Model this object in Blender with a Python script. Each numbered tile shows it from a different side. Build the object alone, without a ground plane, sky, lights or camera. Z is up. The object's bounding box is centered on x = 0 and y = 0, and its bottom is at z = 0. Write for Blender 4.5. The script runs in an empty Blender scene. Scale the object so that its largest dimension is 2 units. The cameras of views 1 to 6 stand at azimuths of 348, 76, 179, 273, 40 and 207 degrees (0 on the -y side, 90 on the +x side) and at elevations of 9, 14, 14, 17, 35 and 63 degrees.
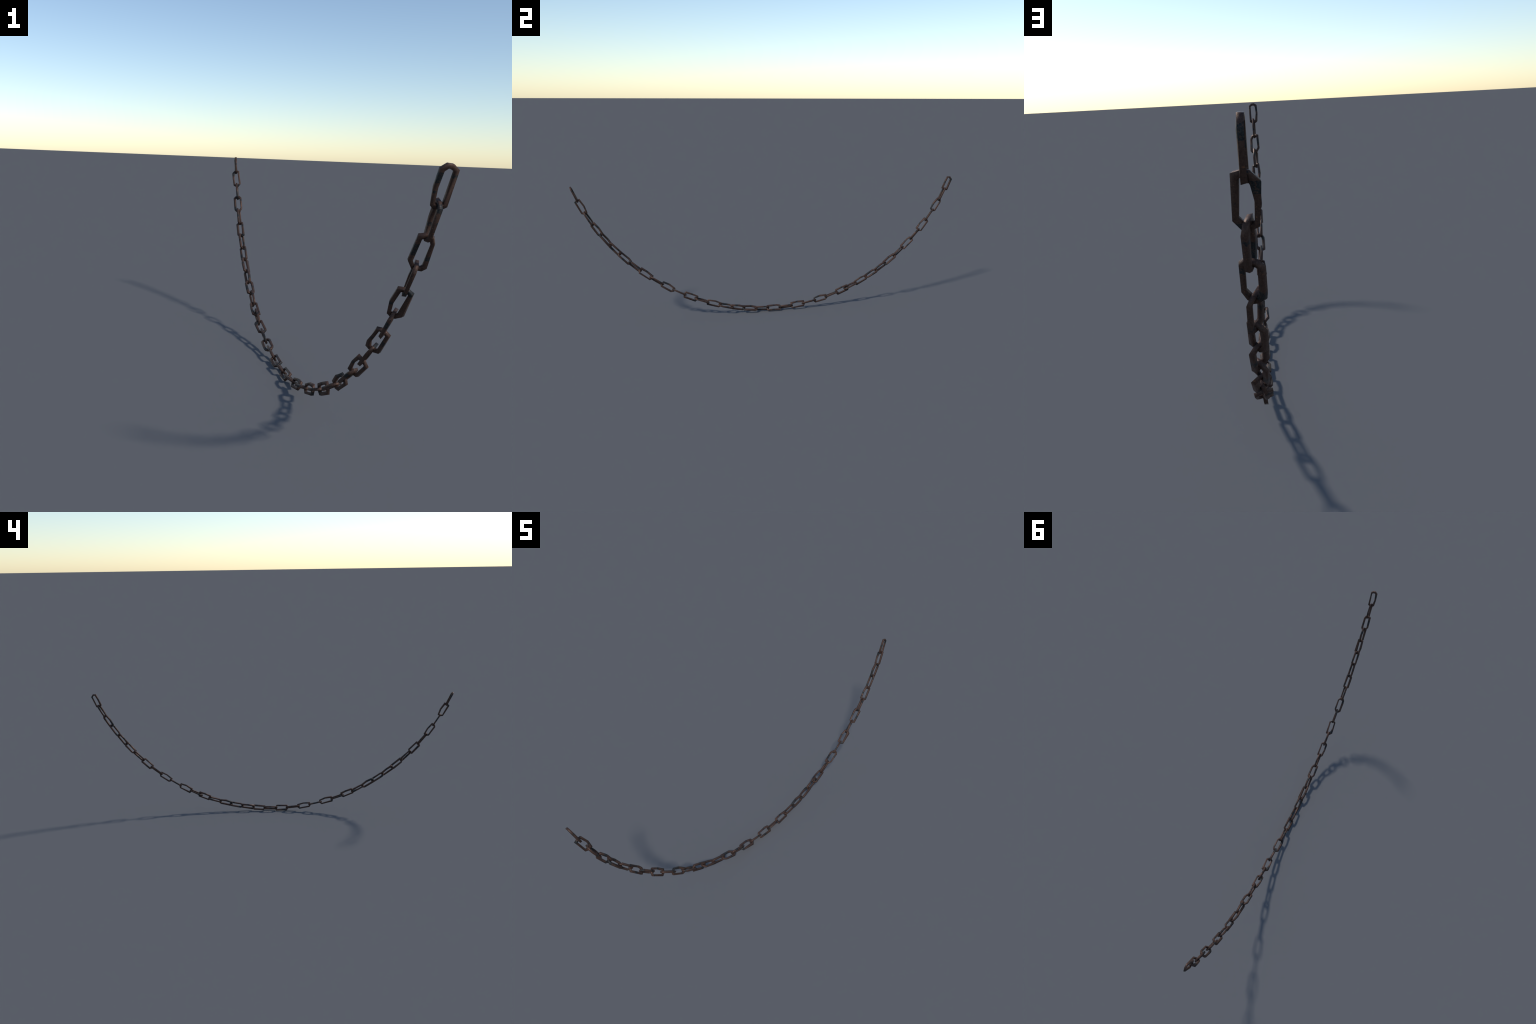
"""Old rusty chain hanging in a circular sag between two free ends."""
import bpy, bmesh, math, random
from mathutils import Vector, Matrix

# ------------------------------------------------------------------ the curve
# The chain is three equal runs of thirteen links, hung on one circular arc.
RUNS, RUN_LINKS = 3, 13
RADIUS = 1.0678                     # arc through the link centres
ARC_Y, ARC_Z = -0.0035, 1.0829       # centre of the arc
STEP = 3.5068                       # degrees of arc from link to link
RUN_START = (-66.285, -20.836, 24.078)   # arc angle of each run's first link
TWIST = 90.0 / 13.0                 # every run makes a slow quarter turn
FIRST_ROLL = 93.5                   # roll of a run's first link, degrees

# ------------------------------------------------------------------- the links
BAR, DEPTH = 7.6, 7.0               # bar section in the link's plane and across it, mm
SIDES = 4                           # the bar is a rough square rod
# Hammered outline of each link of a run: (along, across) corners in mm, with an
# optional third figure where the bar is beaten wide (>1) or drawn thin (<1).
OUTLINES = (
    ((-33, -16), (-42, -5), (-41, 6), (-32, 17), (35, 15.5), (39.5, 8), (39, -9), (33, -14.5), (1, -18)),
    ((-38, 14), (2, 18), (38, 13), (40.5, -3), (31, -16.5), (-34, -16.5), (-41, -2)),
    ((-35, -16), (-41, 0), (-36, 12), (-21, 18), (31, 18.5), (40, 12), (40, -7), (22, -18)),
    ((38.5, 12), (2, 16.5), (-38, 12), (-38, -7), (-29, -16), (29, -17.5), (40.5, -5)),
    ((-37, -15), (-42, -2), (-41, 6), (-35, 17), (30, 18, 1.35), (42, 6), (40.5, -5), (36, -13), (5, -18)),
    ((28, 17.5), (-36, 15), (-41, -3), (-29, -17), (33, -16.5), (41, 3)),
    ((-35, -16), (-41, -6), (-41, 4), (-36.5, 16.5), (32, 17.5), (40, 6), (40.5, -6), (36, -14), (18, -18)),
    ((31, 16), (-36, 15), (-40, -4), (-27, -16.5), (31, -16), (41, 0)),
    ((-35, -16), (0, -18.5), (38.5, -13.5), (40, 6), (33, 16.5), (-31, 18), (-40, 4)),
    ((29, 17), (40, 9), (42, -8), (34, -17), (-11, -18), (-26, -17), (-36, -11), (-42, 0), (-36, 9), (-24, 18)),
    ((-33, -15), (2, -18), (39, -11), (40, 8), (27, 17), (-31, 16), (-40.5, 3)),
    ((36.5, 14.5), (41, 4), (41, -5.6, 1.15), (28.5, -17.7, 1.45), (1, -17), (-33, -13.5, 0.75), (-40, -3, 0.9), (-39.5, 7), (-27, 18)),
    ((-34, -16), (3, -18), (34, -16), (41, 0), (31, 16.5), (-33, 17), (-41, 1)),
)
# Patches where the rust is gone down to dark steel:
# (from, to along the link in mm, which side bar: +1 / -1)
STEEL = (
    ((-26, -8, -1), (6, 10, -1), (-24, -18, 1)),
    ((-38, -26, -1), (8, 14, 1)),
    ((-18, 8, -1), (4, 14, 1)),
    ((-20, -4, 1), (22, 30, -1)),
    ((1, 9, -1), (-42, -28, 1)),
    ((6, 16, 1), (-20, -2, -1)),
    ((-3, 4, -1), (-12, 2, 1)),
    ((10, 21, 1), (-40, -30, 1)),
    ((-7, 4, -1), (-26, -19, 1)),
    ((14, 24, 1), (-30, -12, -1)),
    ((-38, -3, -1), (14, 20, 1)),
    ((12, 30, -1), (-38, -30, 1)),
    ((-4, 5, -1), (18, 34, 1)),
)


SOFT = 0.80                         # 0 flat facets, 1 smooth shading

# -------------------------------------------------------------------- colours
RUST_DARK, RUST, RUST_LIGHT = (0.046, 0.028, 0.023), (0.069, 0.042, 0.034), (0.094, 0.057, 0.045)
STEEL_DARK, STEEL_LIGHT = (0.014, 0.017, 0.020), (0.040, 0.045, 0.046)
ORANGE = (0.26, 0.12, 0.06)
METALLIC, ROUGH, GLOSS = 0.3, 0.46, 0.14


def rust_material(patches, seed):
    mat = bpy.data.materials.new("rusty_iron")
    mat.use_nodes = True
    nt = mat.node_tree
    N, L = nt.nodes, nt.links
    bsdf = N["Principled BSDF"]
    tc = N.new("ShaderNodeTexCoord")
    move = N.new("ShaderNodeVectorMath"); move.operation = 'ADD'
    move.inputs[1].default_value = (seed * 0.37, seed * 0.21, seed * 0.53)
    L.new(tc.outputs["Object"], move.inputs[0])

    def noise(scale, detail, rough=0.55):
        n = N.new("ShaderNodeTexNoise")
        n.inputs["Scale"].default_value = scale
        n.inputs["Detail"].default_value = detail
        n.inputs["Roughness"].default_value = rough
        L.new(move.outputs[0], n.inputs["Vector"])
        return n.outputs["Fac"]

    def ramp(src, stops):
        r = N.new("ShaderNodeValToRGB")
        e = r.color_ramp.elements
        while len(e) < len(stops):
            e.new(0.5)
        for el, (p, c) in zip(e, stops):
            el.position = p
            el.color = (*c, 1)
        L.new(src, r.inputs[0])
        return r.outputs[0]

    def math_node(op, a, b=None, c=None):
        m = N.new("ShaderNodeMath"); m.operation = op
        for k, v in enumerate((a, b, c)):
            if v is None:
                continue
            if isinstance(v, (int, float)):
                m.inputs[k].default_value = v
            else:
                L.new(v, m.inputs[k])
        return m.outputs[0]

    def mix(fac, a, b):
        m = N.new("ShaderNodeMix"); m.data_type = 'RGBA'
        L.new(fac, m.inputs["Factor"])
        L.new(a, m.inputs["A"]); L.new(b, m.inputs["B"])
        return m.outputs["Result"]

    rust = ramp(noise(420, 4, 0.65), [(0.30, RUST_DARK), (0.50, RUST), (0.72, RUST_LIGHT)])
    steel = ramp(noise(500, 3), [(0.35, STEEL_DARK), (0.72, STEEL_LIGHT)])
    # patch edges wander with a little noise
    sep = N.new("ShaderNodeSeparateXYZ")
    L.new(tc.outputs["Object"], sep.inputs[0])
    wander = math_node('MULTIPLY_ADD', noise(230, 3), 0.006, -0.003)
    along = math_node('ADD', sep.outputs["X"], wander)
    mask = None
    for lo, hi, side in patches:
        m = math_node('COMPARE', along, (lo + hi) / 2000, (hi - lo) / 2000)
        s = math_node('GREATER_THAN', math_node('MULTIPLY', sep.outputs["Y"], side), 0.0)
        m = math_node('MULTIPLY', m, s)
        mask = m if mask is None else math_node('MAXIMUM', mask, m)
    blot = ramp(noise(130, 2), [(0.66, (0, 0, 0)), (0.70, (1, 1, 1))])
    mask = math_node('MAXIMUM', mask, blot)
    mask = math_node('MULTIPLY', mask, ramp(noise(330, 2), [(0.36, (0.15,) * 3), (0.46, (1,) * 3)]))
    base = mix(mask, rust, steel)
    # orange bloom specks
    orange = N.new("ShaderNodeRGB"); orange.outputs[0].default_value = (*ORANGE, 1)
    base = mix(ramp(noise(210, 2), [(0.67, (0, 0, 0)), (0.74, (0.6,) * 3)]), base, orange.outputs[0])
    L.new(base, bsdf.inputs["Base Color"])
    bsdf.inputs["Metallic"].default_value = METALLIC
    bsdf.inputs["Specular IOR Level"].default_value = GLOSS
    bsdf.inputs["Specular Tint"].default_value = (0.9, 0.76, 0.68, 1)
    L.new(ramp(noise(300, 3), [(0.3, (ROUGH - 0.1,) * 3), (0.7, (ROUGH + 0.1,) * 3)]), bsdf.inputs["Roughness"])
    bump = N.new("ShaderNodeBump")
    bump.inputs["Strength"].default_value = 0.3
    bump.inputs["Distance"].default_value = 0.0006
    L.new(noise(700, 4, 0.6), bump.inputs["Height"])
    L.new(bump.outputs[0], bsdf.inputs["Normal"])
    return mat


def link_mesh(outline, rng):
    """Square bar swept round the outline, uneven like beaten iron."""
    pts = [(Vector(p[:2]), p[2] if len(p) > 2 else 1.0) for p in outline]
    area = sum(p.x * q.y - q.x * p.y for (p, _), (q, _) in zip(pts, pts[1:] + pts[:1]))
    if area < 0:
        pts.reverse()
    n = len(pts)
    verts, faces = [], []
    spin = math.pi / 4 + rng.uniform(-0.25, 0.25)
    for k, (p, wide) in enumerate(pts):
        d0 = (p - pts[k - 1][0]).normalized()
        d1 = (pts[(k + 1) % n][0] - p).normalized()
        inward = Vector((-(d0 + d1).y, (d0 + d1).x)).normalized()
        mitre = min(1.4, 1.0 / max(0.4, inward.dot(Vector((-d0.y, d0.x)))))
        spin = max(0.45, min(1.12, spin + rng.uniform(-0.22, 0.22)))
        thick = rng.uniform(0.92, 1.12)
        for j in range(SIDES):
            ang = spin + j * 2 * math.pi / SIDES + rng.uniform(-0.1, 0.1)
            rr = 0.7071 * thick * rng.uniform(0.91, 1.09)
            q = p + inward * (0.35 + BAR * (0.5 + math.cos(ang) * rr)) * mitre * wide
            verts.append((q.x / 1000, q.y / 1000, DEPTH * math.sin(ang) * rr / 1000))
    for k in range(n):
        m = (k + 1) % n
        for j in range(SIDES):
            i = (j + 1) % SIDES
            A, B, C, D = k * SIDES + j, k * SIDES + i, m * SIDES + i, m * SIDES + j
            # split each quad along its shorter diagonal
            if (Vector(verts[A]) - Vector(verts[C])).length < (Vector(verts[B]) - Vector(verts[D])).length:
                faces += [(A, B, C), (A, C, D)]
            else:
                faces += [(A, B, D), (B, C, D)]
    me = bpy.data.meshes.new("link")
    me.from_pydata(verts, [], faces)
    bm = bmesh.new(); bm.from_mesh(me)
    bmesh.ops.recalc_face_normals(bm, faces=bm.faces)
    bm.to_mesh(me); bm.free()
    # soften the facets: between flat and smooth shading
    for p in me.polygons:
        p.use_smooth = True
    vn = [v.normal.copy() for v in me.vertices]
    loops = [None] * len(me.loops)
    for p in me.polygons:
        for li in p.loop_indices:
            loops[li] = (p.normal * (1 - SOFT) + vn[me.loops[li].vertex_index] * SOFT).normalized()
    me.normals_split_custom_set(loops)
    return me


def build():
    chain = bpy.data.objects.new("rusty_chain", None)
    chain["label"] = "old rusty iron chain hanging in a wide sag"
    chain["category"] = "chain"
    bpy.context.collection.objects.link(chain)
    meshes = []
    for k in range(RUN_LINKS):
        me = link_mesh(OUTLINES[k], random.Random(40 + k))
        me.materials.append(rust_material(STEEL[k], k + 1))
        meshes.append(me)
    for run in range(RUNS):
        for k in range(RUN_LINKS):
            ang = math.radians(RUN_START[run] + STEP * k)
            centre = Vector((0, ARC_Y + RADIUS * math.sin(ang), ARC_Z - RADIUS * math.cos(ang)))
            along = Vector((0, math.cos(ang), math.sin(ang)))
            up = Vector((0, -math.sin(ang), math.cos(ang)))      # towards the arc's centre
            roll = math.radians(FIRST_ROLL + TWIST * k - 90 * (k % 2))
            across = up * math.cos(roll) + Vector((1, 0, 0)) * math.sin(roll)
            face = along.cross(across)
            ob = bpy.data.objects.new("link", meshes[k])
            ob.matrix_world = Matrix((
                (along.x, across.x, face.x, centre.x),
                (along.y, across.y, face.y, centre.y),
                (along.z, across.z, face.z, centre.z),
                (0, 0, 0, 1)))
            bpy.context.collection.objects.link(ob)
            ob.parent = chain


build()
